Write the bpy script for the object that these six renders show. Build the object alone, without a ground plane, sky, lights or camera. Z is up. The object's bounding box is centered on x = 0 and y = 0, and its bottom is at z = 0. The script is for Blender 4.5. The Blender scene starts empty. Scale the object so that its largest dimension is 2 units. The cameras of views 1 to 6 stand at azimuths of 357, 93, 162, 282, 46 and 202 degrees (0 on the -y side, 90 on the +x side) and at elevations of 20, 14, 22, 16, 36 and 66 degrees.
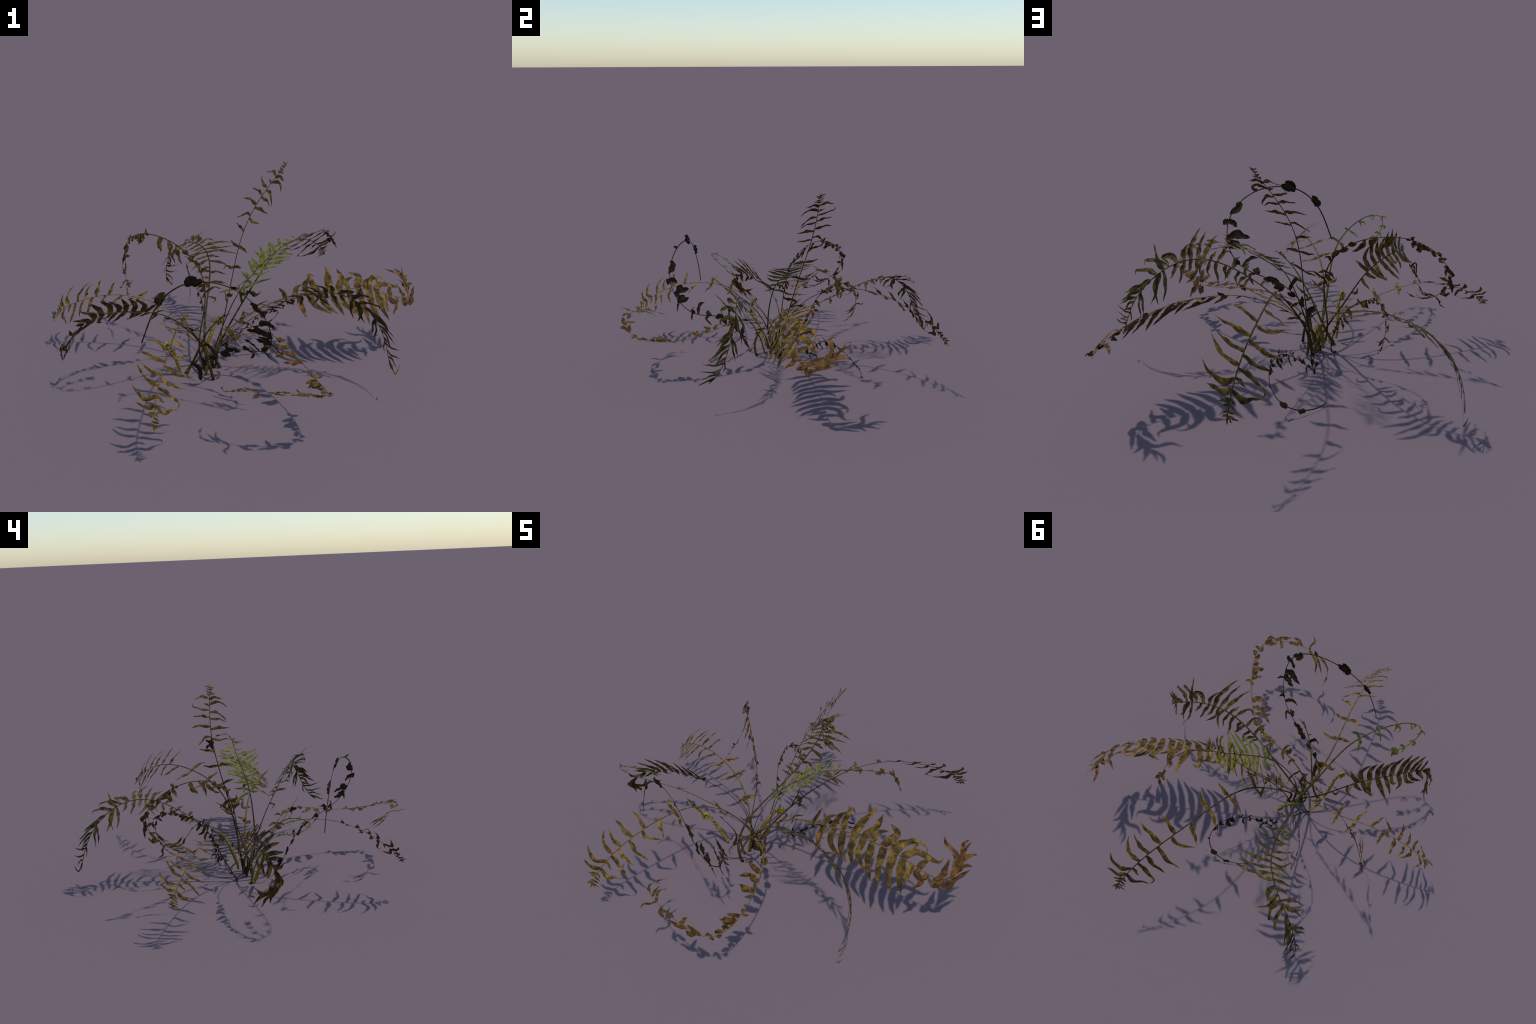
"""A wilting fern clump: arching, drooping, withered and newly coiled fronds on one root crown.
Each frond is a stem curve with leaflets set along it; a leaflet row is
(distance along stem, width, bend points as (along stem, sideways, lift) ... last one is the tip)."""
import bpy, math, random
import numpy as np
from mathutils import Vector, noise as mnoise

SPINES = {
    'upright': [
        (-0.102, 0.011, 0.000), (-0.098, 0.015, 0.043), (-0.084, 0.028, 0.139), (-0.065, 0.053, 0.271),
        (-0.040, 0.090, 0.413), (-0.018, 0.131, 0.552), (0.011, 0.175, 0.687), (0.064, 0.209, 0.820),
        (0.135, 0.228, 0.934), (0.194, 0.238, 1.015), (0.223, 0.240, 1.055),
    ],
    'arch_far': [
        (-0.079, -0.001, 0.000), (-0.111, -0.031, 0.059), (-0.081, 0.003, 0.154), (-0.008, 0.065, 0.279),
        (0.075, 0.139, 0.408), (0.151, 0.250, 0.497), (0.219, 0.391, 0.543), (0.302, 0.535, 0.551),
        (0.400, 0.670, 0.518), (0.484, 0.785, 0.458), (0.534, 0.864, 0.396), (0.552, 0.895, 0.354),
    ],
    'arch_low': [
        (-0.150, -0.053, 0.000), (-0.135, -0.057, 0.067), (-0.156, -0.030, 0.135), (-0.214, 0.021, 0.203),
        (-0.306, 0.072, 0.265), (-0.418, 0.104, 0.313), (-0.537, 0.115, 0.346), (-0.658, 0.122, 0.352),
        (-0.779, 0.134, 0.323), (-0.882, 0.151, 0.274), (-0.953, 0.162, 0.229), (-0.982, 0.161, 0.197),
    ],
    'arch_near': [
        (-0.148, -0.018, 0.000), (-0.150, 0.001, 0.065), (-0.173, -0.027, 0.144), (-0.213, -0.092, 0.236),
        (-0.253, -0.185, 0.328), (-0.275, -0.305, 0.393), (-0.285, -0.439, 0.419), (-0.299, -0.577, 0.411),
        (-0.318, -0.710, 0.371), (-0.338, -0.820, 0.310), (-0.345, -0.893, 0.250), (-0.340, -0.923, 0.213),
    ],
    'droop_side': [
        (-0.163, -0.022, 0.000), (-0.152, -0.035, 0.060), (-0.104, -0.050, 0.139), (-0.028, -0.073, 0.233),
        (0.064, -0.107, 0.333), (0.169, -0.150, 0.425), (0.289, -0.189, 0.502), (0.423, -0.200, 0.542),
        (0.563, -0.190, 0.510), (0.678, -0.198, 0.418), (0.739, -0.230, 0.304), (0.754, -0.272, 0.216),
        (0.759, -0.316, 0.187),
    ],
    'droop_back': [
        (-0.109, -0.136, 0.000), (-0.124, -0.163, 0.076), (-0.153, -0.122, 0.157), (-0.169, -0.015, 0.228),
        (-0.163, 0.133, 0.285), (-0.153, 0.283, 0.349), (-0.149, 0.422, 0.428), (-0.184, 0.561, 0.482),
        (-0.279, 0.684, 0.477), (-0.381, 0.780, 0.398), (-0.434, 0.843, 0.277), (-0.440, 0.872, 0.170),
        (-0.431, 0.885, 0.118),
    ],
    'broad_gold': [
        (-0.144, -0.053, 0.000), (-0.156, -0.032, 0.072), (-0.100, -0.006, 0.165), (0.010, 0.016, 0.271),
        (0.153, 0.022, 0.368), (0.311, 0.025, 0.423), (0.478, 0.058, 0.445), (0.652, 0.097, 0.445),
        (0.824, 0.130, 0.399), (0.934, 0.174, 0.345), (0.958, 0.247, 0.368), (0.925, 0.336, 0.442),
    ],
    'broad_dark': [
        (-0.156, -0.023, 0.000), (-0.144, -0.010, 0.062), (-0.180, 0.003, 0.136), (-0.253, 0.005, 0.218),
        (-0.338, -0.026, 0.297), (-0.434, -0.088, 0.350), (-0.550, -0.153, 0.380), (-0.674, -0.219, 0.388),
        (-0.764, -0.298, 0.346), (-0.809, -0.341, 0.271), (-0.827, -0.312, 0.209), (-0.832, -0.226, 0.181),
    ],
    'pale_green': [
        (-0.110, -0.000, 0.000), (-0.120, -0.040, 0.048), (-0.115, -0.062, 0.115), (-0.094, -0.067, 0.199),
        (-0.063, -0.060, 0.296), (-0.024, -0.044, 0.398), (0.029, -0.018, 0.488), (0.097, 0.024, 0.560),
        (0.167, 0.075, 0.623), (0.252, 0.118, 0.677), (0.359, 0.155, 0.712), (0.448, 0.213, 0.722),
        (0.486, 0.288, 0.694), (0.496, 0.345, 0.643), (0.506, 0.364, 0.600),
    ],
    'hooked_green': [
        (-0.110, 0.001, 0.000), (-0.129, 0.010, 0.051), (-0.158, -0.009, 0.114), (-0.197, -0.054, 0.188),
        (-0.241, -0.118, 0.266), (-0.286, -0.193, 0.339), (-0.332, -0.259, 0.404), (-0.393, -0.324, 0.454),
        (-0.491, -0.406, 0.487), (-0.615, -0.478, 0.510), (-0.704, -0.480, 0.510), (-0.701, -0.411, 0.483),
        (-0.641, -0.343, 0.448), (-0.582, -0.313, 0.430),
    ],
    'young_shoot': [
        (-0.253, -0.072, 0.000), (-0.220, -0.071, 0.057), (-0.192, -0.106, 0.145), (-0.165, -0.173, 0.252),
        (-0.129, -0.248, 0.354), (-0.082, -0.301, 0.425), (-0.037, -0.317, 0.457),
    ],
    'fiddlehead_a': [
        (-0.277, -0.093, 0.012), (-0.287, -0.103, 0.045), (-0.300, -0.123, 0.093), (-0.311, -0.145, 0.149),
        (-0.323, -0.164, 0.196), (-0.343, -0.176, 0.222),
    ],
    'fiddlehead_b': [
        (-0.157, 0.026, 0.042), (-0.154, 0.033, 0.080), (-0.144, 0.053, 0.124), (-0.127, 0.078, 0.171),
        (-0.110, 0.103, 0.210), (-0.097, 0.129, 0.230),
    ],
    'withered_low': [
        (-0.146, -0.087, 0.001), (-0.160, -0.103, 0.066), (-0.131, -0.129, 0.146), (-0.058, -0.160, 0.234),
        (0.055, -0.190, 0.303), (0.177, -0.240, 0.323), (0.258, -0.336, 0.297), (0.317, -0.458, 0.263),
        (0.371, -0.600, 0.255), (0.406, -0.742, 0.277), (0.359, -0.835, 0.320), (0.220, -0.855, 0.347),
        (0.063, -0.842, 0.342), (-0.042, -0.801, 0.313), (-0.079, -0.738, 0.283), (-0.058, -0.670, 0.269),
    ],
    'withered_tall': [
        (-0.132, -0.020, 0.000), (-0.180, -0.009, 0.036), (-0.196, 0.001, 0.111), (-0.186, 0.011, 0.217),
        (-0.165, 0.022, 0.341), (-0.167, 0.040, 0.466), (-0.218, 0.073, 0.566), (-0.305, 0.127, 0.628),
        (-0.405, 0.199, 0.655), (-0.512, 0.274, 0.651), (-0.600, 0.361, 0.596), (-0.634, 0.416, 0.502),
        (-0.621, 0.362, 0.396), (-0.602, 0.251, 0.319), (-0.580, 0.164, 0.296), (-0.546, 0.147, 0.326),
    ],
    'withered_small': [
        (-0.228, 0.020, 0.000), (-0.198, 0.040, 0.011), (-0.178, 0.074, 0.051), (-0.166, 0.116, 0.116),
        (-0.165, 0.156, 0.196), (-0.177, 0.189, 0.276), (-0.212, 0.228, 0.346), (-0.259, 0.293, 0.403),
        (-0.287, 0.378, 0.434), (-0.288, 0.453, 0.408), (-0.274, 0.483, 0.327), (-0.264, 0.469, 0.244),
        (-0.264, 0.433, 0.192), (-0.273, 0.395, 0.177),
    ],
    'lumpy_tall': [
        (-0.119, -0.102, 0.000), (-0.169, -0.162, -0.007), (-0.187, -0.209, 0.044), (-0.170, -0.250, 0.132),
        (-0.118, -0.292, 0.225), (-0.033, -0.342, 0.286), (0.065, -0.410, 0.311), (0.132, -0.499, 0.349),
        (0.152, -0.581, 0.440), (0.129, -0.622, 0.551), (0.059, -0.619, 0.647), (-0.042, -0.595, 0.709),
        (-0.158, -0.570, 0.722), (-0.270, -0.550, 0.691), (-0.353, -0.540, 0.609), (-0.399, -0.528, 0.506),
        (-0.421, -0.521, 0.425), (-0.433, -0.520, 0.388),
    ],
    'lumpy_small': [
        (-0.002, 0.171, 0.177), (-0.056, 0.181, 0.054), (-0.059, 0.190, 0.017), (-0.015, 0.201, 0.055),
        (0.060, 0.223, 0.139), (0.145, 0.268, 0.208), (0.223, 0.344, 0.204), (0.256, 0.422, 0.137),
        (0.212, 0.474, 0.059), (0.120, 0.486, 0.016), (0.039, 0.470, 0.007), (0.002, 0.450, 0.011),
    ],
}

# direction the frond plane spreads in; for the fronds in CURLED_IN_PLANE it is the normal of that plane
SIDE = {
    'upright': (-0.468, 0.872, 0.140),
    'arch_far': (-0.771, 0.241, -0.589),
    'arch_low': (0.106, -0.907, -0.407),
    'arch_near': (0.852, 0.147, -0.503),
    'droop_side': (0.005, -0.798, 0.603),
    'droop_back': (0.848, 0.481, 0.224),
    'broad_gold': (-0.169, 0.780, 0.603),
    'broad_dark': (-0.327, 0.478, -0.815),
    'pale_green': (-0.512, 0.858, -0.042),
    'hooked_green': (0.060, -0.470, -0.880),
    'young_shoot': (-1.000, 0.000, 0.100),
    'fiddlehead_a': (1.000, 0.000, 0.000),
    'fiddlehead_b': (1.000, 0.000, 0.000),
    'withered_low': (-0.040, -0.110, -0.990),
    'withered_tall': (-0.686, -0.657, 0.302),
    'withered_small': (-0.959, -0.247, -0.112),
    'lumpy_tall': (-0.540, -0.720, -0.440),
    'lumpy_small': (-0.668, 0.663, 0.342),
}

# how the frond plane rolls about its stem: coefficients of (t - 0.6)
ROLL = {
    'arch_far': (0.18, -0.84, -0.38, 0.00, 0.00),
    'broad_gold': (-0.05, 0.46, -0.03, 0.00, 0.00),
    'broad_dark': (-0.00, 0.31, 0.03, 0.00, 0.00),
    'droop_side': (-0.20, -0.79, -0.11, 0.00, 0.00),
    'pale_green': (-0.02, -0.11, -0.00, 0.00, 0.00),
    'withered_low': (0.13, -0.18, -0.01, 0.00, 0.00),
    'hooked_green': (0.11, -0.10, -0.01, 0.00, 0.00),
    'lumpy_tall': (0.03, -0.06, 0.03, 0.00, 0.00),
    'young_shoot': (0.00, 0.00, 0.00),
}

LEAFLETS_ARCH_FAR = [
    (0.392, 0.016, (0.082, 0.081, -0.012)),
    (0.462, 0.024, (-0.003, -0.060, 0.016), (0.027, -0.077, 0.021)),
    (0.462, 0.021, (-0.015, 0.027, -0.008), (-0.026, 0.059, -0.016)),
    (0.660, 0.020, (0.008, -0.047, 0.001), (0.007, -0.092, 0.001)),
    (0.660, 0.020, (-0.010, 0.050, 0.001), (-0.004, 0.117, 0.001)),
    (0.801, 0.024, (0.002, -0.050, 0.000), (-0.022, -0.110, -0.002)),
    (0.805, 0.020, (0.005, 0.050, 0.000), (0.029, 0.122, -0.003)),
    (0.920, 0.020, (0.022, 0.064, 0.003), (0.041, 0.120, 0.001)),
    (1.021, 0.020, (-0.009, -0.069, 0.009), (-0.003, -0.135, 0.000)),
    (1.040, 0.018, (0.000, 0.054, 0.000), (-0.064, 0.121, 0.010)),
    (1.107, 0.024, (0.010, -0.079, 0.001), (0.010, -0.161, -0.003)),
    (1.130, 0.022, (0.009, 0.084, -0.000), (-0.013, 0.167, 0.007)),
    (1.191, 0.020, (0.003, -0.078, -0.001), (-0.017, -0.131, -0.005)),
    (1.209, 0.020, (0.008, 0.075, -0.000), (-0.004, 0.144, 0.004)),
    (1.255, 0.020, (0.000, -0.064, 0.002), (-0.040, -0.121, -0.003), (-0.070, -0.140, -0.013)),
    (1.269, 0.020, (0.004, 0.052, 0.001), (0.023, 0.133, -0.008), (0.058, 0.135, -0.009)),
    (1.308, 0.016, (0.018, 0.055, -0.002)),
    (1.312, 0.022, (0.035, -0.048, 0.001), (0.023, -0.111, 0.003), (-0.009, -0.149, 0.002)),
    (1.359, 0.022, (0.024, -0.037, 0.004), (0.020, -0.111, 0.005)),
    (1.363, 0.022, (0.015, 0.056, -0.003), (-0.006, 0.100, -0.006), (-0.020, 0.134, -0.002)),
    (1.393, 0.012, (0.019, 0.030, -0.002)),
    (1.396, 0.014, (0.012, -0.027, 0.001), (0.018, -0.047, 0.003)),
    (1.415, 0.012, (0.008, -0.030, 0.003)),
    (1.418, 0.011, (0.015, 0.037, -0.003)),
    (1.437, 0.010, (0.014, -0.023, 0.010)),
    (1.444, 0.010, (0.002, 0.039, -0.000)),
    (1.452, 0.010, (0.013, -0.032, 0.011)),
    (1.459, 0.010, (0.011, 0.051, -0.002)),
    (1.459, 0.010, (0.032, 0.002, -0.000)),
    (1.459, 0.010, (0.022, 0.023, -0.003)),
]

LEAFLETS_BROAD_GOLD = [
    (0.256, 0.026, (0.007, -0.037, -0.007), (-0.014, -0.095, -0.016)),
    (0.256, 0.016, (-0.005, 0.027, -0.005), (0.003, 0.046, -0.008)),
    (0.335, 0.024, (0.023, 0.011, -0.002), (0.035, 0.049, -0.008)),
    (0.335, 0.022, (0.004, -0.018, -0.003), (0.025, -0.037, -0.007)),
    (0.444, 0.016, (0.007, 0.029, -0.005), (0.075, 0.030, -0.008)),
    (0.456, 0.014, (-0.002, -0.025, -0.004)),
    (0.603, 0.022, (-0.002, 0.044, -0.005), (-0.019, 0.103, -0.030)),
    (0.603, 0.012, (0.004, -0.042, -0.007)),
    (0.652, 0.028, (0.017, 0.048, -0.008), (0.056, 0.075, -0.014)),
    (0.678, 0.030, (-0.007, -0.061, -0.008), (0.003, -0.138, -0.019)),
    (0.724, 0.032, (-0.004, 0.054, -0.010), (0.036, 0.099, 0.003)),
    (0.735, 0.030, (0.004, -0.067, -0.008), (0.083, -0.134, -0.030)),
    (0.782, 0.030, (-0.017, 0.075, -0.013), (-0.014, 0.130, -0.022), (0.016, 0.109, -0.021)),
    (0.789, 0.034, (0.015, -0.076, -0.014), (0.068, -0.138, -0.030)),
    (0.840, 0.038, (0.021, 0.089, -0.010), (0.041, 0.185, -0.044)),
    (0.848, 0.034, (0.011, -0.075, -0.007), (0.042, -0.147, -0.033)),
    (0.891, 0.034, (0.037, 0.078, -0.005), (0.035, 0.155, -0.033)),
    (0.899, 0.032, (0.010, -0.086, -0.005), (0.067, -0.145, -0.033)),
    (0.947, 0.026, (0.006, 0.056, -0.005), (0.049, 0.079, -0.007)),
    (0.947, 0.034, (0.016, -0.088, -0.016), (0.061, -0.173, -0.044)),
    (0.999, 0.038, (0.018, 0.056, -0.014), (0.033, 0.091, -0.013), (-0.023, 0.120, -0.024)),
    (1.007, 0.034, (0.023, -0.097, -0.018), (0.050, -0.186, -0.049)),
    (1.047, 0.034, (0.019, 0.061, -0.017), (0.078, 0.095, -0.020), (0.081, 0.060, -0.014)),
    (1.063, 0.036, (0.016, -0.079, -0.014), (0.069, -0.163, -0.033)),
    (1.067, 0.020, (0.031, 0.095, -0.007), (0.097, 0.105, -0.019), (0.126, 0.076, -0.021)),
    (1.099, 0.032, (0.044, 0.058, -0.013), (0.120, 0.068, -0.016), (0.157, 0.076, -0.027), (0.164, 0.106, -0.031)),
    (1.110, 0.036, (0.028, -0.077, -0.014), (0.077, -0.146, -0.031)),
    (1.156, 0.030, (0.012, -0.052, -0.009), (0.025, -0.103, -0.015)),
    (1.192, 0.030, (0.012, 0.036, -0.006), (0.025, 0.066, -0.012)),
    (1.205, 0.036, (-0.010, -0.025, -0.002), (0.031, -0.046, -0.004), (0.018, -0.105, -0.022)),
    (1.247, 0.030, (-0.015, -0.031, 0.003), (-0.042, -0.041, -0.008)),
    (1.284, 0.030, (-0.004, -0.038, -0.002), (0.026, -0.015, -0.002), (0.020, 0.057, -0.021)),
    (1.291, 0.034, (0.019, 0.021, -0.008), (0.032, 0.049, -0.018), (0.041, 0.108, -0.040)),
    (1.311, 0.034, (0.022, -0.033, -0.007), (0.062, 0.004, 0.002), (0.132, 0.060, 0.001)),
    (1.348, 0.034, (0.048, 0.010, -0.004), (0.092, 0.017, -0.007), (0.128, -0.009, -0.001)),
    (1.365, 0.028, (0.064, 0.033, -0.014), (0.078, 0.072, -0.030)),
    (1.371, 0.032, (0.055, 0.030, -0.002), (0.086, 0.062, -0.004), (0.084, 0.120, -0.016), (0.115, 0.145, -0.065)),
    (1.396, 0.026, (0.072, 0.013, -0.006), (0.129, 0.015, -0.006), (0.163, 0.009, -0.004)),
    (1.401, 0.030, (0.069, -0.009, -0.001), (0.103, -0.027, -0.002), (0.126, -0.058, -0.004)),
    (1.467, 0.022, (0.060, -0.015, 0.016), (0.107, 0.005, 0.063)),
]

LEAFLETS_BROAD_DARK = [
    (0.362, 0.014, (0.011, 0.022, -0.002), (0.041, 0.013, 0.001)),
    (0.457, 0.018, (-0.012, 0.033, -0.003), (-0.014, 0.069, -0.002)),
    (0.500, 0.022, (0.009, 0.035, -0.004), (0.027, 0.055, -0.004)),
    (0.527, 0.024, (-0.018, -0.042, -0.005), (-0.025, -0.088, -0.001)),
    (0.542, 0.024, (0.015, -0.063, -0.000), (0.078, -0.090, -0.011)),
    (0.548, 0.024, (-0.004, 0.045, -0.006), (0.006, 0.080, -0.013)),
    (0.587, 0.026, (0.019, -0.062, -0.003), (0.067, -0.095, -0.015)),
    (0.587, 0.024, (-0.018, 0.059, -0.008), (-0.010, 0.096, -0.012), (0.006, 0.081, -0.010)),
    (0.627, 0.026, (0.021, -0.059, -0.005), (0.055, -0.098, -0.015)),
    (0.631, 0.026, (0.007, 0.067, -0.008), (0.024, 0.137, -0.021)),
    (0.671, 0.026, (0.010, -0.051, -0.000), (0.072, -0.091, -0.009)),
    (0.674, 0.022, (0.012, 0.054, -0.006), (0.015, 0.114, -0.015)),
    (0.705, 0.020, (0.007, 0.050, -0.006), (0.032, 0.044, -0.004)),
    (0.708, 0.026, (0.023, -0.063, -0.005), (0.080, -0.109, -0.010)),
    (0.747, 0.024, (0.014, 0.062, -0.001), (-0.016, 0.092, -0.008)),
    (0.750, 0.026, (0.031, -0.064, -0.005), (0.078, -0.120, -0.013)),
    (0.786, 0.026, (0.032, -0.054, 0.001), (0.086, -0.103, -0.009)),
    (0.786, 0.022, (0.016, 0.051, -0.006), (0.070, 0.076, -0.003)),
    (0.817, 0.022, (0.028, 0.047, -0.005), (0.094, 0.072, 0.002)),
    (0.825, 0.024, (0.040, -0.047, 0.001), (0.092, -0.088, -0.006)),
    (0.860, 0.020, (0.021, -0.033, -0.003), (0.042, -0.058, -0.003)),
    (0.868, 0.026, (0.049, 0.037, -0.002), (0.062, 0.064, -0.006)),
    (0.899, 0.020, (0.032, -0.029, 0.003), (0.028, -0.069, -0.012)),
    (0.925, 0.018, (0.076, 0.001, 0.006), (0.060, -0.026, 0.003)),
    (0.940, 0.024, (0.044, -0.012, 0.001), (0.090, 0.021, -0.004)),
    (0.963, 0.018, (0.057, 0.012, -0.015), (0.112, 0.054, 0.000)),
    (1.000, 0.016, (0.061, 0.046, 0.005), (0.046, 0.110, 0.022)),
    (1.020, 0.014, (-0.004, 0.008, 0.034), (0.072, 0.016, -0.017)),
    (1.036, 0.014, (0.055, -0.022, 0.005), (0.121, -0.017, 0.008)),
    (1.036, 0.014, (0.047, 0.004, -0.000), (0.098, 0.018, -0.002)),
]

LEAFLETS_DROOP_SIDE = [
    (0.468, 0.014, (-0.009, 0.041, 0.005), (-0.045, 0.032, 0.006)),
    (0.534, 0.014, (0.010, -0.031, 0.004), (0.013, -0.082, 0.010)),
    (0.552, 0.016, (0.021, -0.043, 0.006), (0.023, -0.087, 0.012)),
    (0.560, 0.016, (0.013, 0.048, 0.005), (0.002, 0.094, 0.010)),
    (0.571, 0.014, (-0.004, 0.043, 0.005), (-0.011, 0.083, 0.010)),
    (0.596, 0.016, (0.005, -0.039, 0.004), (-0.014, -0.075, 0.007)),
    (0.629, 0.016, (0.005, 0.045, 0.005), (-0.015, 0.093, 0.011)),
    (0.640, 0.018, (0.008, -0.040, 0.005), (0.009, -0.079, 0.009)),
    (0.669, 0.018, (-0.005, -0.038, 0.004), (-0.033, -0.063, 0.005)),
    (0.712, 0.018, (-0.015, 0.054, 0.007), (-0.048, 0.085, 0.013), (-0.075, 0.064, 0.013)),
    (0.723, 0.018, (-0.012, -0.056, 0.005), (-0.038, -0.109, 0.011)),
    (0.751, 0.018, (-0.013, 0.032, 0.004), (-0.029, 0.063, 0.009)),
    (0.751, 0.016, (0.007, -0.053, 0.006), (-0.009, -0.091, 0.003)),
    (0.782, 0.022, (-0.025, 0.079, 0.010), (-0.078, 0.161, 0.040)),
    (0.789, 0.016, (0.014, -0.060, 0.007), (-0.022, -0.121, 0.009)),
    (0.816, 0.018, (-0.025, 0.080, 0.021), (-0.065, 0.164, 0.035)),
    (0.816, 0.016, (0.014, -0.071, 0.009), (0.057, -0.116, 0.021)),
    (0.844, 0.018, (0.018, -0.048, 0.006), (0.031, -0.068, -0.013)),
    (0.847, 0.024, (-0.024, 0.085, 0.016), (-0.092, 0.177, 0.044)),
    (0.875, 0.018, (0.027, -0.049, 0.006), (0.056, -0.101, 0.014)),
    (0.878, 0.020, (-0.021, 0.057, -0.006), (-0.055, 0.080, 0.013)),
    (0.906, 0.028, (0.022, 0.046, 0.007), (0.055, 0.055, 0.005), (0.043, 0.005, 0.003)),
    (0.923, 0.018, (0.029, -0.040, 0.005), (0.051, -0.057, 0.006)),
    (0.952, 0.018, (0.029, 0.061, 0.008), (0.010, 0.143, 0.012)),
    (0.983, 0.024, (0.015, 0.064, 0.000), (0.054, 0.093, 0.010), (0.065, 0.073, 0.014)),
    (0.987, 0.018, (0.028, -0.065, 0.007), (0.081, -0.122, 0.021)),
    (1.005, 0.018, (0.072, -0.063, 0.016), (0.127, -0.094, 0.028)),
    (1.022, 0.024, (0.026, 0.048, 0.005), (0.068, 0.085, 0.011), (0.088, 0.069, 0.016)),
    (1.026, 0.016, (0.053, -0.051, 0.008), (0.081, -0.118, 0.017)),
    (1.065, 0.024, (0.070, 0.025, 0.011), (0.146, 0.059, 0.039)),
    (1.111, 0.024, (0.066, 0.030, 0.007), (0.144, 0.059, 0.031)),
    (1.135, 0.016, (0.057, -0.030, 0.007), (0.105, -0.072, 0.023)),
    (1.141, 0.016, (0.032, -0.042, 0.005), (0.079, -0.078, 0.016)),
    (1.175, 0.016, (0.044, 0.037, 0.008), (0.114, 0.076, 0.032)),
    (1.202, 0.014, (0.038, 0.025, 0.005), (0.089, 0.034, 0.016)),
    (1.239, 0.012, (0.039, 0.029, 0.006), (0.054, 0.046, 0.009)),
    (1.259, 0.010, (0.029, -0.016, 0.003), (0.061, -0.020, 0.007)),
    (1.273, 0.010, (0.027, 0.044, 0.006), (0.039, 0.107, 0.013)),
    (1.308, 0.010, (0.031, 0.033, 0.005), (0.051, 0.097, 0.012)),
    (1.341, 0.010, (0.019, 0.027, 0.003), (0.068, 0.057, 0.012)),
    (1.355, 0.010, (0.081, 0.039, 0.012), (0.036, 0.063, -0.013)),
    (1.362, 0.010, (0.025, 0.008, 0.002), (0.031, 0.030, 0.004)),
]

LEAFLETS_PALE_GREEN = [
    (0.508, 0.014, (-0.023, 0.058, 0.002), (-0.089, 0.146, 0.001)),
    (0.508, 0.016, (0.084, -0.085, -0.003), (0.141, -0.163, -0.008)),
    (0.527, 0.016, (-0.019, -0.032, 0.001), (-0.023, -0.062, 0.002)),
    (0.556, 0.014, (0.010, 0.012, 0.000), (0.028, 0.096, 0.003)),
    (0.556, 0.018, (0.002, -0.032, 0.001), (-0.006, -0.073, 0.003)),
    (0.563, 0.016, (-0.004, 0.022, -0.011), (-0.059, 0.040, -0.002)),
    (0.572, 0.016, (0.018, 0.033, 0.001), (0.025, 0.059, 0.002)),
    (0.604, 0.020, (0.011, -0.046, 0.002), (0.055, -0.099, 0.003)),
    (0.617, 0.020, (0.018, 0.051, 0.002), (0.041, 0.109, 0.003)),
    (0.643, 0.022, (0.023, 0.057, 0.002), (0.038, 0.112, 0.004)),
    (0.643, 0.022, (0.017, -0.052, 0.002), (0.053, -0.121, 0.004)),
    (0.669, 0.022, (0.043, 0.058, 0.001), (0.048, 0.109, 0.012)),
    (0.682, 0.022, (0.025, -0.061, 0.002), (0.079, -0.148, 0.004)),
    (0.695, 0.022, (0.040, 0.066, 0.002), (0.066, 0.127, 0.003)),
    (0.711, 0.022, (0.036, -0.067, 0.002), (0.065, -0.134, 0.004)),
    (0.727, 0.022, (0.053, 0.060, 0.001), (0.078, 0.114, 0.001)),
    (0.753, 0.020, (0.031, -0.061, 0.002), (0.050, -0.135, 0.005)),
    (0.775, 0.020, (0.020, 0.072, 0.003), (0.021, 0.111, 0.004)),
    (0.785, 0.018, (0.014, -0.048, 0.002), (0.005, -0.086, 0.004)),
    (0.818, 0.020, (0.020, 0.062, 0.002), (0.038, 0.117, 0.003)),
    (0.838, 0.016, (-0.003, -0.032, 0.001), (-0.004, -0.065, 0.003)),
    (0.855, 0.016, (0.010, 0.025, 0.001), (0.014, 0.064, 0.002)),
    (0.889, 0.014, (0.015, -0.028, 0.001), (0.022, -0.071, 0.003)),
    (0.906, 0.014, (-0.006, 0.035, 0.002), (-0.003, 0.060, 0.003)),
    (0.930, 0.016, (-0.014, -0.026, 0.001), (-0.020, -0.055, 0.002)),
    (0.937, 0.012, (0.028, -0.015, 0.000), (0.032, -0.028, 0.001)),
    (0.961, 0.014, (0.008, 0.019, 0.001), (0.002, 0.033, 0.001)),
    (0.991, 0.012, (0.025, -0.001, -0.001), (0.038, -0.007, -0.001)),
    (1.062, 0.012, (0.013, 0.011, 0.000), (0.022, 0.004, -0.001)),
    (1.098, 0.022, (0.005, -0.020, 0.001), (0.025, -0.002, -0.002)),
    (1.101, 0.016, (0.007, -0.005, -0.000), (0.016, 0.004, -0.000)),
    (1.119, 0.024, (0.024, -0.007, -0.002), (0.031, -0.010, -0.003)),
    (1.130, 0.022, (0.009, 0.017, 0.001), (0.030, 0.024, 0.001)),
    (1.185, 0.024, (0.008, 0.010, 0.001), (0.027, 0.004, -0.001)),
    (1.211, 0.028, (0.021, -0.013, -0.001), (0.073, -0.060, -0.015)),
    (1.225, 0.024, (-0.010, 0.033, 0.001), (-0.013, 0.047, 0.001)),
    (1.247, 0.026, (0.018, 0.002, -0.000), (0.038, 0.000, -0.002)),
]

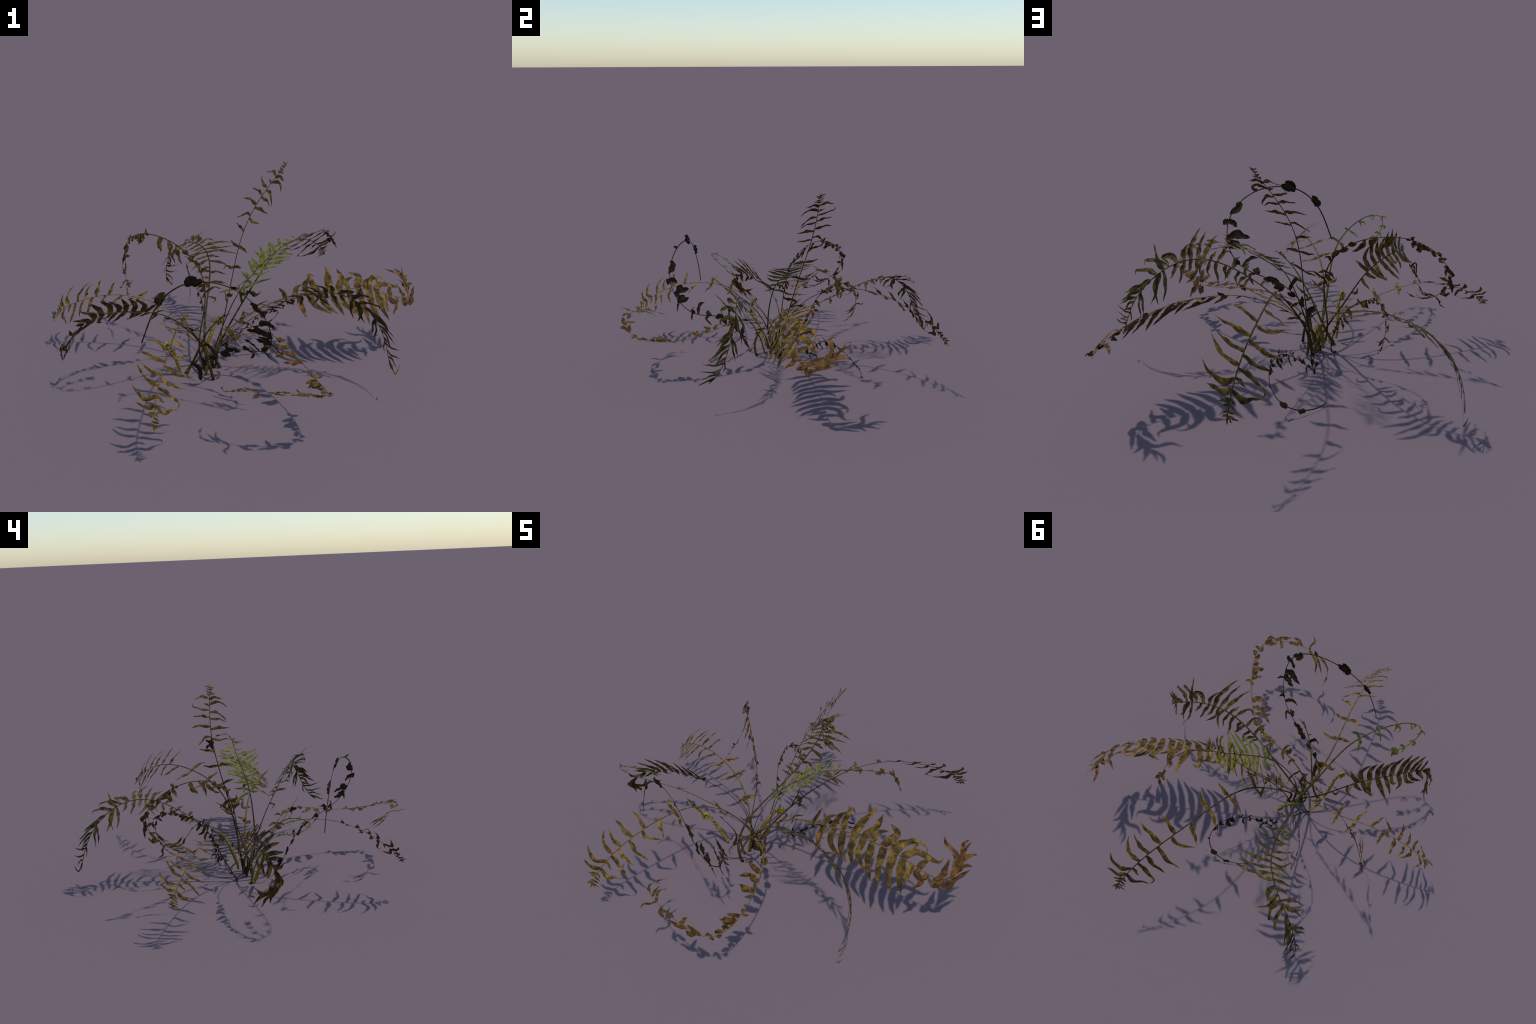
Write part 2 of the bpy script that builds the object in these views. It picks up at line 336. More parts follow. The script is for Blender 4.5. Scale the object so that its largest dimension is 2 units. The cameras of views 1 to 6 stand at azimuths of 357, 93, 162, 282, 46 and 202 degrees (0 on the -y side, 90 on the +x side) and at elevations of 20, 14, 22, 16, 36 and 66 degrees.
LEAFLETS_WITHERED_LOW = [
    (0.167, 0.010, (-0.032, 0.021, -0.002), (-0.028, 0.041, -0.004)),
    (0.187, 0.012, (0.016, -0.067, -0.005), (-0.007, -0.121, -0.004)),
    (0.278, 0.014, (0.003, -0.027, -0.001), (-0.012, -0.038, -0.001)),
    (0.282, 0.014, (-0.018, 0.005, 0.000), (-0.032, -0.007, 0.001)),
    (0.332, 0.026, (-0.014, 0.030, -0.001), (-0.006, 0.048, -0.002)),
    (0.349, 0.016, (0.003, 0.031, -0.001), (-0.013, 0.061, -0.003)),
    (0.349, 0.018, (-0.011, -0.021, -0.001), (-0.036, -0.042, -0.000)),
    (0.418, 0.016, (0.010, -0.026, -0.001), (-0.012, -0.047, -0.002)),
    (0.502, 0.030, (-0.043, -0.007, 0.002), (-0.067, 0.014, 0.006)),
    (0.535, 0.036, (-0.024, 0.000, 0.001), (0.018, 0.021, -0.000)),
    (0.563, 0.034, (0.039, 0.000, 0.001), (0.015, 0.012, -0.000)),
    (0.655, 0.026, (-0.027, 0.047, -0.003), (-0.084, 0.079, 0.014)),
    (0.708, 0.030, (-0.027, 0.056, -0.003), (-0.016, 0.106, -0.006)),
    (0.762, 0.036, (0.008, 0.037, -0.002), (-0.015, 0.087, -0.004)),
    (0.871, 0.020, (0.011, 0.003, -0.000), (0.031, -0.001, -0.001)),
    (0.905, 0.020, (0.001, -0.026, -0.001), (0.000, -0.038, -0.002)),
    (0.920, 0.028, (0.014, 0.028, -0.001), (0.018, 0.062, -0.003)),
    (0.959, 0.034, (0.023, 0.037, -0.016), (0.035, 0.072, -0.005)),
    (0.983, 0.030, (0.006, 0.029, -0.001), (-0.003, 0.062, -0.003)),
    (1.020, 0.022, (-0.002, 0.023, -0.001), (0.029, 0.007, -0.001)),
    (1.059, 0.026, (0.008, 0.020, -0.001), (0.032, 0.016, -0.002)),
    (1.076, 0.022, (0.024, -0.015, -0.001), (0.024, 0.002, -0.001)),
    (1.118, 0.020, (0.011, 0.020, -0.002), (0.033, 0.006, -0.001)),
    (1.125, 0.018, (0.003, -0.021, -0.001), (0.007, -0.030, -0.001)),
    (1.171, 0.028, (0.024, 0.004, -0.000), (0.047, 0.012, -0.000)),
    (1.197, 0.026, (0.021, -0.022, -0.000), (0.046, -0.001, 0.001)),
    (1.220, 0.026, (-0.013, 0.012, -0.000), (0.031, 0.023, -0.001)),
    (1.240, 0.024, (0.034, -0.008, 0.000), (0.104, -0.015, 0.005)),
    (1.280, 0.020, (0.008, 0.030, -0.001), (0.011, 0.056, -0.003)),
    (1.327, 0.020, (0.043, 0.004, 0.001), (0.069, -0.002, 0.002)),
    (1.381, 0.018, (-0.004, -0.028, -0.001), (-0.040, -0.032, -0.001)),
    (1.415, 0.016, (-0.029, -0.026, -0.001), (-0.063, -0.034, 0.000)),
    (1.466, 0.013, (-0.006, -0.036, -0.002), (0.003, -0.060, -0.003), (-0.023, -0.092, -0.004)),
    (1.466, 0.015, (0.077, 0.051, 0.004), (0.097, 0.097, 0.019), (0.110, 0.113, 0.015)),
    (1.508, 0.014, (0.032, 0.025, 0.000), (0.054, 0.033, 0.002), (0.099, 0.074, 0.015)),
    (1.536, 0.012, (0.074, 0.009, 0.002), (0.109, 0.045, 0.006)),
    (1.673, 0.011, (0.019, 0.001, -0.001), (0.038, 0.003, -0.002)),
]

LEAFLETS_HOOKED_GREEN = [
    (0.637, 0.014, (0.006, -0.029, -0.003), (-0.017, -0.059, -0.006)),
    (0.637, 0.014, (-0.007, 0.019, -0.002), (-0.046, 0.060, -0.003)),
    (0.757, 0.012, (-0.009, -0.012, -0.001), (-0.006, -0.025, -0.003)),
    (0.757, 0.012, (-0.005, 0.028, -0.003), (-0.014, 0.070, -0.007)),
    (0.859, 0.011, (-0.006, 0.018, -0.002), (-0.020, 0.041, -0.004)),
    (0.859, 0.011, (0.016, 0.026, -0.003), (0.002, 0.046, -0.005)),
    (0.948, 0.010, (-0.008, 0.009, -0.001), (-0.000, 0.036, -0.004)),
    (0.955, 0.010, (0.007, 0.012, -0.001), (-0.009, 0.035, -0.003)),
    (1.011, 0.012, (0.014, -0.019, -0.002), (0.028, -0.022, -0.002)),
    (1.021, 0.010, (0.011, 0.003, -0.000), (0.016, 0.017, -0.002)),
    (1.076, 0.012, (0.019, 0.009, -0.001), (0.029, 0.018, -0.001)),
    (1.079, 0.014, (0.014, -0.015, -0.001), (0.034, -0.009, -0.001)),
    (1.141, 0.012, (0.013, -0.013, -0.001), (0.029, -0.022, -0.002)),
    (1.145, 0.012, (0.011, 0.017, -0.002), (0.020, 0.014, -0.001)),
    (1.187, 0.020, (0.017, 0.011, -0.001), (0.038, 0.003, -0.000)),
    (1.187, 0.018, (0.004, -0.015, -0.002), (0.021, -0.024, -0.002)),
    (1.192, 0.018, (0.020, -0.015, -0.002), (0.035, -0.029, -0.003)),
]

LEAFLETS_LUMPY_TALL = [
    (0.112, 0.026, (0.099, -0.008, -0.032), (0.036, 0.037, -0.004)),
    (0.214, 0.038, (0.002, 0.024, 0.001), (0.016, 0.066, 0.003)),
    (0.249, 0.028, (0.022, 0.001, -0.000), (0.054, 0.023, 0.001)),
    (0.319, 0.030, (0.023, -0.014, 0.000), (0.042, -0.020, -0.000)),
    (0.366, 0.022, (0.010, 0.065, 0.003), (-0.028, 0.072, 0.001)),
    (0.400, 0.044, (0.013, -0.014, 0.000), (0.043, -0.036, 0.001)),
    (0.430, 0.036, (0.042, -0.004, 0.002), (0.087, -0.021, 0.007)),
    (0.558, 0.040, (0.003, 0.012, 0.000), (0.012, 0.035, 0.001)),
    (0.567, 0.016, (0.027, -0.021, 0.001), (-0.013, -0.060, 0.002)),
    (0.646, 0.022, (-0.007, 0.059, 0.002), (-0.049, 0.091, 0.005)),
    (0.668, 0.026, (0.034, 0.009, -0.013), (0.021, 0.023, -0.035)),
    (0.685, 0.014, (-0.004, -0.032, 0.001), (-0.008, -0.050, 0.002)),
    (0.796, 0.030, (0.010, 0.025, 0.001), (-0.003, 0.065, 0.002)),
    (0.796, 0.014, (-0.016, -0.033, 0.001), (-0.034, -0.059, 0.002)),
    (0.813, 0.040, (-0.026, 0.029, 0.001), (-0.039, 0.084, 0.001)),
    (0.835, 0.046, (0.011, 0.056, 0.002), (-0.015, 0.126, 0.005)),
    (0.935, 0.032, (-0.006, 0.026, 0.001), (-0.022, 0.055, 0.003)),
    (0.935, 0.034, (-0.019, -0.016, 0.001), (-0.033, -0.027, 0.001)),
    (1.048, 0.040, (-0.032, 0.017, 0.001), (-0.089, 0.004, 0.004)),
    (1.163, 0.020, (-0.012, -0.008, 0.001), (-0.023, -0.025, 0.002)),
    (1.338, 0.036, (-0.014, -0.017, 0.001), (-0.029, -0.030, 0.003)),
    (1.373, 0.056, (-0.040, -0.000, 0.002), (-0.085, 0.010, 0.006)),
    (1.535, 0.042, (-0.037, -0.009, 0.001), (-0.074, -0.006, 0.001)),
]

LEAFLETS_YOUNG_SHOOT = [
    (0.374, 0.008, (0.007, -0.011, 0.000), (0.027, -0.017, 0.000)),
    (0.469, 0.009, (-0.002, 0.012, 0.000), (-0.007, 0.022, 0.000)),
    (0.502, 0.008, (0.031, 0.005, -0.001), (0.050, 0.012, -0.002)),
    (0.547, 0.012, (-0.000, 0.010, 0.000), (-0.007, -0.005, -0.000)),
]

COPIES = {
    'arch_near': ('arch_far', 0.845, [(0.022, 0.000), (1.467, 1.221)]),
    'arch_low': ('arch_far', 0.810, [(0.035, 0.000), (0.652, 0.472), (1.262, 0.936), (1.467, 1.096)]),
    'upright': ('arch_far', 0.742, [(0.000, 0.054), (1.262, 0.991), (1.467, 1.153)]),
    'droop_back': ('droop_side', 1.030, [(0.000, 0.020), (0.845, 0.945), (0.906, 1.012), (0.982, 1.090), (1.021, 1.122), (1.200, 1.318), (1.408, 1.536)]),
    'withered_tall': ('withered_low', 0.830, [(0.300, 0.438), (0.634, 0.726), (0.757, 0.850), (0.920, 0.975), (1.737, 1.579)]),
    'withered_small': ('withered_low', 0.560, [(0.029, 0.000), (1.737, 0.956)]),
    'lumpy_small': ('lumpy_tall', 0.530, [(-0.044, 0.000), (1.748, 0.950)]),
}

# ---------------------------------------------------------------- geometry helpers
def bspline(ctrl, n=300):
    """Clamped uniform cubic B-spline through hand-placed control points."""
    X = np.array(ctrl, float)
    N = len(X)
    p = 3
    kn = np.concatenate([np.zeros(p), np.linspace(0, 1, N - p + 1), np.ones(p)])
    ts = np.linspace(0, 1, n)
    B = np.zeros((n, N + p))
    for i in range(N + p):
        B[:, i] = (kn[i] <= ts) & (ts < kn[i + 1])
    last = np.nonzero(kn[:-1] < kn[1:])[0][-1]
    B[-1, :] = 0
    B[-1, last] = 1
    for d in range(1, p + 1):
        Bn = np.zeros_like(B)
        for i in range(N + p - d):
            a = kn[i + d] - kn[i]
            b = kn[i + d + 1] - kn[i + 1]
            if a > 0:
                Bn[:, i] += (ts - kn[i]) / a * B[:, i]
            if b > 0:
                Bn[:, i] += (kn[i + d + 1] - ts) / b * B[:, i + 1]
        B = Bn
    return B[:, :N] @ X

def unit(v):
    return v / max(np.linalg.norm(v), 1e-9)

class Spine:
    def __init__(self, ctrl):
        self.c = bspline(ctrl)
        self.c[:, 2] = np.maximum(self.c[:, 2], 0.003)
        self.s = np.r_[0, np.cumsum(np.linalg.norm(np.diff(self.c, axis=0), axis=1))]
        self.length = self.s[-1]
        g = np.gradient(self.c, axis=0)
        self.t = g / np.linalg.norm(g, axis=1)[:, None]
    def at(self, s):
        i = int(np.abs(self.s - s).argmin())
        return self.c[i], self.t[i]
    def frame(self, s, side, roll=0.0, in_plane=False):
        p, T = self.at(s)
        H = unit(np.cross(side, T)) if in_plane else unit(side - side @ T * T)
        H = math.cos(roll) * H + math.sin(roll) * np.cross(T, H)
        return p, T, H, np.cross(T, H)

def catmull(pts, n):
    P = np.array(pts, float)
    if len(P) == 2:
        P = np.array([P[0], (P[0] + P[1]) / 2, P[1]])
    Q = np.vstack([2 * P[0] - P[1], P, 2 * P[-1] - P[-2]])
    out = []
    for i in range(1, len(Q) - 2):
        a, b, c, d = Q[i - 1:i + 3]
        for t in np.linspace(0, 1, 16, endpoint=False):
            out.append(.5 * (2 * b + (c - a) * t + (2 * a - 5 * b + 4 * c - d) * t * t + (3 * b - a - 3 * c + d) * t ** 3))
    out.append(P[-1])
    out = np.array(out)
    s = np.r_[0, np.cumsum(np.linalg.norm(np.diff(out, axis=0), axis=1))]
    t = np.linspace(0, s[-1], n)
    return np.stack([np.interp(t, s, out[:, i]) for i in range(3)], -1)

def tube(path, radii, sides=8, cap=True, seed=0, rough=0.0, sidevec=None, flat=None):
    """Swept stem; with sidevec it is wider along that direction and thinner across it."""
    path = np.array(path)
    n = len(path)
    g = np.gradient(path, axis=0)
    g /= np.linalg.norm(g, axis=1)[:, None] + 1e-9
    a = unit(np.cross(g[0], [0.3, 0.9, 0.2]))
    verts, faces = [], []
    rnd = np.random.RandomState(seed)
    for i in range(n):
        if sidevec is not None:
            a = sidevec[i]
        a = unit(a - a @ g[i] * g[i])
        b = np.cross(g[i], a)
        fl = 1.0 if flat is None else flat[i]
        for k in range(sides):
            w = 2 * math.pi * k / sides
            r = radii[i] * (1 + rough * rnd.uniform(-1, 1))
            verts.append(path[i] + r * (math.cos(w) * a + fl * math.sin(w) * b))
    for i in range(n - 1):
        for k in range(sides):
            k2 = (k + 1) % sides
            faces.append((i * sides + k, i * sides + k2, (i + 1) * sides + k2, (i + 1) * sides + k))
    if cap:
        faces.append(tuple(range(sides))[::-1])
        faces.append(tuple((n - 1) * sides + k for k in range(sides)))
    return verts, faces

# leaf blade styles: twist, cupping, edge ripple, base fullness, jaggedness
STYLE = {
    'flat':     dict(twist=.08, cup=.12, ripple=.09, base=.85, jag=.03, bulge=.20, swell=.07, taper=2.2),
    'wavy':     dict(twist=.14, cup=.14, ripple=.12, base=.62, jag=.04, bulge=.24, swell=.17, taper=1.9),
    'lance':    dict(twist=.10, cup=.15, ripple=.06, base=.72, jag=.03, bulge=.30, swell=.05, taper=2.2),
    'curled':   dict(twist=.18, cup=.22, ripple=.22, base=.60, jag=.08, bulge=.32, swell=.14, taper=2.4),
    'crumpled': dict(twist=.12, cup=.22, ripple=.20, base=.65, jag=.07, bulge=.35, swell=.12, taper=3.2),
}

def blade(base, normal, pts, width, seed, style):
    """One leaflet: a cupped, wavy strip along a smooth curve from the stem to its tip."""
    st = STYLE[style]
    rnd = random.Random(seed)
    L = sum(np.linalg.norm(np.subtract(b, a)) for a, b in zip([base] + pts[:-1], pts))
    n = max(9, min(30, int(L / .006)))
    c = catmull([base] + pts, n)
    g = np.gradient(c, axis=0)
    g /= np.linalg.norm(g, axis=1)[:, None] + 1e-9
    W = np.cross(normal, g[0])
    if np.linalg.norm(W) < .2:
        W = np.cross(g[0], [.2, .3, .93])
    W = unit(W)
    ph = [rnd.uniform(0, 6.28) for _ in range(6)]
    side0 = W.copy()
    for i in range(n):
        u = i / (n - 1)
        c[i] = c[i] + side0 * width * st['swell'] * .75 * math.sin(6.28 * 1.6 * u + ph[5]) * math.sin(math.pi * u)
    g = np.gradient(c, axis=0)
    g /= np.linalg.norm(g, axis=1)[:, None] + 1e-9
    cyc = rnd.uniform(.8, 1.5)
    cupdir = -1 if rnd.random() < .75 else 1
    m = 7
    verts, faces = [], []
    for i in range(n):
        u = i / (n - 1)
        W = unit(W - W @ g[i] * g[i])
        N = np.cross(g[i], W)
        tw = st['twist'] * (math.sin(6.28 * cyc * u + ph[0]) - .3 * math.sin(ph[0])) * min(1, 3 * u)
        Wd = math.cos(tw) * W + math.sin(tw) * N
        Nd = np.cross(g[i], Wd)
        rise = min(1, st['base'] + (1 - st['base']) * u / st['bulge'])
        prof = rise * max(0, 1 - u ** st['taper']) ** .85
        prof *= 1 + st['jag'] * (math.sin(17 * u + ph[1]) + .6 * math.sin(31 * u + ph[2]))
        prof *= 1 + st['swell'] * math.sin(6.28 * 1.9 * u + ph[4])
        if i == 0:
            prof *= .6
        hw = max(width / 2 * prof, .0004)
        for k in range(m):
            v = -1 + 2 * k / (m - 1)
            rip = st['ripple'] * hw * abs(v) ** 1.5 * math.sin(6.28 * (2.2 + cyc) * u + ph[3] + (2.1 if v > 0 else 0))
            lift = cupdir * st['cup'] * hw * (v * v - .3) + rip
            verts.append(c[i] + Wd * hw * v * (1 - .12 * st['cup'] * abs(v)) + Nd * lift)
    for i in range(n - 1):
        for k in range(m - 1):
            a = i * m + k
            faces.append((a, a + 1, a + m + 1, a + m))
    return verts, faces, L * width

# ---------------------------------------------------------------- materials
def lin(r, g, b):
    f = lambda c: (c / 255 / 12.92) if c / 255 <= .04045 else ((c / 255 + .055) / 1.055) ** 2.4
    return (f(r), f(g), f(b), 1)

def leaf_material(name, dark, mid, light, accent, scale=38, rough=.62, vary=.18, accent_amount=.62):
    m = bpy.data.materials.new(name)
    m.use_nodes = True
    nt = m.node_tree
    nd, ln = nt.nodes, nt.links
    nd.clear()
    out = nd.new('ShaderNodeOutputMaterial')
    bs = nd.new('ShaderNodeBsdfPrincipled')
    ln.new(bs.outputs[0], out.inputs[0])
    co = nd.new('ShaderNodeTexCoord')
    n1 = nd.new('ShaderNodeTexNoise')
    n1.inputs['Scale'].default_value = scale
    n1.inputs['Detail'].default_value = 5
    n1.inputs['Roughness'].default_value = .62
    ln.new(co.outputs['Object'], n1.inputs['Vector'])
    rp = nd.new('ShaderNodeValToRGB')
    cr = rp.color_ramp
    cr.elements[0].position, cr.elements[0].color = .37, lin(*dark)
    cr.elements[1].position, cr.elements[1].color = .67, lin(*light)
    e = cr.elements.new(.51)
    e.color = lin(*mid)
    ln.new(n1.outputs['Fac'], rp.inputs['Fac'])
    n2 = nd.new('ShaderNodeTexNoise')
    n2.inputs['Scale'].default_value = scale * .55
    n2.inputs['Detail'].default_value = 3
    mp = nd.new('ShaderNodeMapping')
    mp.inputs['Location'].default_value = (3.1, 1.7, 5.3)
    ln.new(co.outputs['Object'], mp.inputs['Vector'])
    ln.new(mp.outputs[0], n2.inputs['Vector'])
    mr = nd.new('ShaderNodeMapRange')
    mr.inputs['From Min'].default_value = accent_amount
    mr.inputs['From Max'].default_value = accent_amount + .07
    ln.new(n2.outputs['Fac'], mr.inputs['Value'])
    mx = nd.new('ShaderNodeMix')
    mx.data_type = 'RGBA'
    ln.new(mr.outputs[0], mx.inputs['Factor'])
    ln.new(rp.outputs['Color'], mx.inputs['A'])
    mx.inputs['B'].default_value = lin(*accent)
    # each leaflet a little lighter or darker than the next
    oi = nd.new('ShaderNodeObjectInfo')
    vr = nd.new('ShaderNodeMapRange')
    vr.inputs['To Min'].default_value = 1 - vary
    vr.inputs['To Max'].default_value = 1 + vary
    ln.new(oi.outputs['Random'], vr.inputs['Value'])
    hs = nd.new('ShaderNodeHueSaturation')
    ln.new(mx.outputs['Result'], hs.inputs['Color'])
    ln.new(vr.outputs[0], hs.inputs['Value'])
    ln.new(hs.outputs[0], bs.inputs['Base Color'])
    bs.inputs['Roughness'].default_value = rough
    bs.inputs['Specular IOR Level'].default_value = .12
    n3 = nd.new('ShaderNodeTexNoise')
    n3.inputs['Scale'].default_value = 160
    n3.inputs['Detail'].default_value = 4
    ln.new(co.outputs['Object'], n3.inputs['Vector'])
    bp = nd.new('ShaderNodeBump')
    bp.inputs['Strength'].default_value = .35
    bp.inputs['Distance'].default_value = .003
    ln.new(n3.outputs['Fac'], bp.inputs['Height'])
    ln.new(bp.outputs[0], bs.inputs['Normal'])
    return m

MAT = {
    'olive':  leaf_material('mottled_olive_leaf', (38, 29, 11), (80, 61, 20), (126, 97, 34), (58, 39, 17)),
    'green':  leaf_material('dull_green_leaf', (34, 30, 12), (67, 56, 23), (102, 86, 37), (56, 40, 19)),
    'gold':   leaf_material('golden_brown_leaf', (42, 30, 14), (72, 55, 22), (118, 92, 38), (120, 82, 34), scale=30),
    'rust':   leaf_material('rust_brown_leaf', (48, 32, 16), (78, 53, 23), (112, 78, 36), (98, 58, 26), scale=34),
    'umber':  leaf_material('withered_umber_leaf', (42, 30, 15), (76, 54, 23), (112, 82, 36), (62, 41, 20), scale=45),
    'black':  leaf_material('dead_dark_leaf', (29, 21, 11), (43, 31, 16), (62, 44, 22), (78, 54, 26), accent_amount=.69),
    'pale':   leaf_material('pale_green_leaf', (62, 65, 36), (102, 99, 41), (125, 117, 49), (62, 64, 40), accent_amount=.60),
    'fresh':  leaf_material('fresh_green_leaf', (44, 46, 18), (70, 74, 28), (98, 98, 40), (86, 76, 30)),
    'stem':   leaf_material('brown_stem', (38, 30, 14), (62, 49, 21), (90, 71, 30), (48, 34, 17), scale=70),
    'dstem':  leaf_material('dark_stem', (30, 23, 12), (46, 35, 17), (66, 50, 23), (38, 27, 14), scale=70),
    'gstem':  leaf_material('golden_stem', (66, 51, 22), (96, 75, 31), (120, 95, 40), (62, 47, 22), scale=70),
    'green_stem': leaf_material('green_stem', (52, 47, 20), (78, 70, 29), (100, 90, 38), (56, 46, 21), scale=70),
    'fiddle': leaf_material('yellow_fiddlehead', (92, 76, 28), (126, 107, 40), (150, 132, 54), (74, 58, 24), scale=90),
}

# ---------------------------------------------------------------- scene assembly
def mesh_object(name, verts, faces, mat, parent, kind=None):
    me = bpy.data.meshes.new(name)
    me.from_pydata([tuple(v) for v in verts], [], faces)
    me.materials.append(MAT[mat])
    me.polygons.foreach_set('use_smooth', [True] * len(me.polygons))
    me.update()
    ob = bpy.data.objects.new(name, me)
    bpy.context.scene.collection.objects.link(ob)
    ob.parent = parent
    if kind:
        ob['kind'] = kind
    return ob

fern = bpy.data.objects.new('withered_fern', None)
bpy.context.scene.collection.objects.link(fern)
fern['label'] = 'wilting fern clump with drooping olive, golden and brown fronds'
fern['category'] = 'fern'

# name: leaf table, stem material, leaf style, leaf material, stem radius at base / tip
FRONDS = {
    'upright':        (None, 'stem', 'wavy', 'olive', .0044, .0018),
    'arch_far':       (LEAFLETS_ARCH_FAR, 'stem', 'wavy', 'olive', .0052, .0024),
    'arch_low':       (None, 'gstem', 'wavy', 'olive', .0042, .0019),
    'arch_near':      (None, 'gstem', 'wavy', 'olive', .0046, .0021),
    'droop_side':     (LEAFLETS_DROOP_SIDE, 'stem', 'wavy', 'green', .0048, .0019),
    'droop_back':     (None, 'stem', 'wavy', 'green', .0056, .0020),
    'broad_gold':     (LEAFLETS_BROAD_GOLD, 'gstem', 'flat', 'gold', .0048, .0020),
    'broad_dark':     (LEAFLETS_BROAD_DARK, 'dstem', 'flat', 'gold', .0045, .0014),
    'pale_green':     (LEAFLETS_PALE_GREEN, 'dstem', 'lance', 'pale', .0048, .0010),
    'hooked_green':   (LEAFLETS_HOOKED_GREEN, 'green_stem', 'wavy', 'fresh', .0060, .0018),
    'young_shoot':    (LEAFLETS_YOUNG_SHOOT, 'green_stem', 'wavy', 'fresh', .0070, .0018),
    'withered_low':   (LEAFLETS_WITHERED_LOW, 'gstem', 'curled', 'umber', .0042, .0010),
    'withered_tall':  (None, 'stem', 'curled', 'umber', .0042, .0010),
    'withered_small': (None, 'dstem', 'curled', 'umber', .0035, .0009),
    'lumpy_tall':     (LEAFLETS_LUMPY_TALL, 'dstem', 'crumpled', 'black', .0018, .0032),
    'lumpy_small':    (None, 'dstem', 'crumpled', 'black', .0015, .0026),
}
# how full the blades are, relative to the widths in the leaflet rows
FULLNESS = {'arch_far': 1.22, 'droop_side': 1.12, 'broad_gold': 1.18, 'broad_dark': 1.2, 'pale_green': 1.15,
            'hooked_green': 1.3, 'young_shoot': 1.2, 'withered_low': 1.2, 'lumpy_tall': 1.05}
# leaflets leaning towards the frond tip (+) or back (-), per sideways reach
LEAN = {'arch_low': .12, 'droop_back': .07, 'withered_tall': -.3}
CURLED_IN_PLANE = ('withered_low', 'withered_tall', 'withered_small', 'lumpy_tall', 'lumpy_small', 'hooked_green')
pieces = []
seed = 100
for name, (table, smat, style, lmat, r0, r1) in FRONDS.items():
    sp = Spine(SPINES[name])
    side = np.array(SIDE[name])
    scale, knots, src = 1.0, None, name
    if table is None:
        src, scale, knots = COPIES[name]
        table = FRONDS[src][0]
    src_len = Spine(SPINES[src]).length
    u = np.linspace(0, 1, 110)
    path = np.stack([np.interp(u * sp.length, sp.s, sp.c[:, i]) for i in range(3)], -1)
    rad = r0 + (r1 - r0) * u ** .8
    if r0 > r1:
        rad = rad * (1 + .35 * np.exp(-u * 14))
    tsrc = u if not knots else np.interp(u * sp.length, [y for x, y in knots], [x for x, y in knots]) / src_len
    across = []
    for x, ts_ in zip(u, tsrc):
        ro = 0.0 if name == 'upright' else math.atan(sum(q * (ts_ - .6) ** d for d, q in enumerate(ROLL[src])))
        across.append(sp.frame(x * sp.length, side, ro, name in CURLED_IN_PLANE)[2])
    flat = np.clip(1.0 - 3.0 * u, .42, .9)
    if r0 < r1:
        flat = np.full(len(u), .42)
    v, f = tube(path, rad * 1.12, 8, seed=seed, rough=.10, sidevec=across, flat=flat)
    frond = mesh_object('frond', v, f, smat, fern)
    small_v, small_f, small_mat = [], [], None
    for row in table:
        s, w, pts = row[0], row[1], row[2:]
        seed += 1
        t_src = s / src_len
        if knots:
            kx, ky = zip(*knots)
            s = float(np.interp(s, kx, ky))
        roll = math.atan(sum(q * (t_src - .6) ** d for d, q in enumerate(ROLL[src])))
        if name == 'upright':
            roll = 0.0
        p, T, H, N = sp.frame(s, side, roll, name in CURLED_IN_PLANE)
        lean = LEAN.get(name, 0)
        P = [p + scale * ((a + lean * b) * T + b * H + c * N) for a, b, c in pts]
        P = [np.array([q[0], q[1], max(q[2], .004)]) for q in P]
        st, mt = style, lmat
        if name == 'broad_gold' and s > sp.length * .80:
            st, mt = 'curled', 'rust'
            w *= .82
        if name == 'pale_green' and s > sp.length * .72:
            st, mt = 'curled', 'umber'
        if name == 'broad_dark' and s > sp.length * .84:
            st, mt = 'curled', 'rust'
            w *= 1.25
        v, f, area = blade(p, N, P, w * scale * FULLNESS[src], seed, st)
        pieces.append((area, frond, v, f, mt))

# the 290 largest leaflets are objects, the rest is joined per frond
pieces.sort(key=lambda q: -q[0])
rest = {}
for i, (area, frond, v, f, mt) in enumerate(pieces):
    if i < 290:
        mesh_object('leaflet', v, f, mt, frond)
    else:
        key = (frond.name, mt)
        V, F, fr = rest.setdefault(key, ([], [], frond))
        o = len(V)
        V.extend(v)
        F.extend(tuple(a + o for a in q) for q in f)
for (fn, mt), (V, F, fr) in rest.items():
    mesh_object('small_leaflets', V, F, mt, fr, 'stuff')

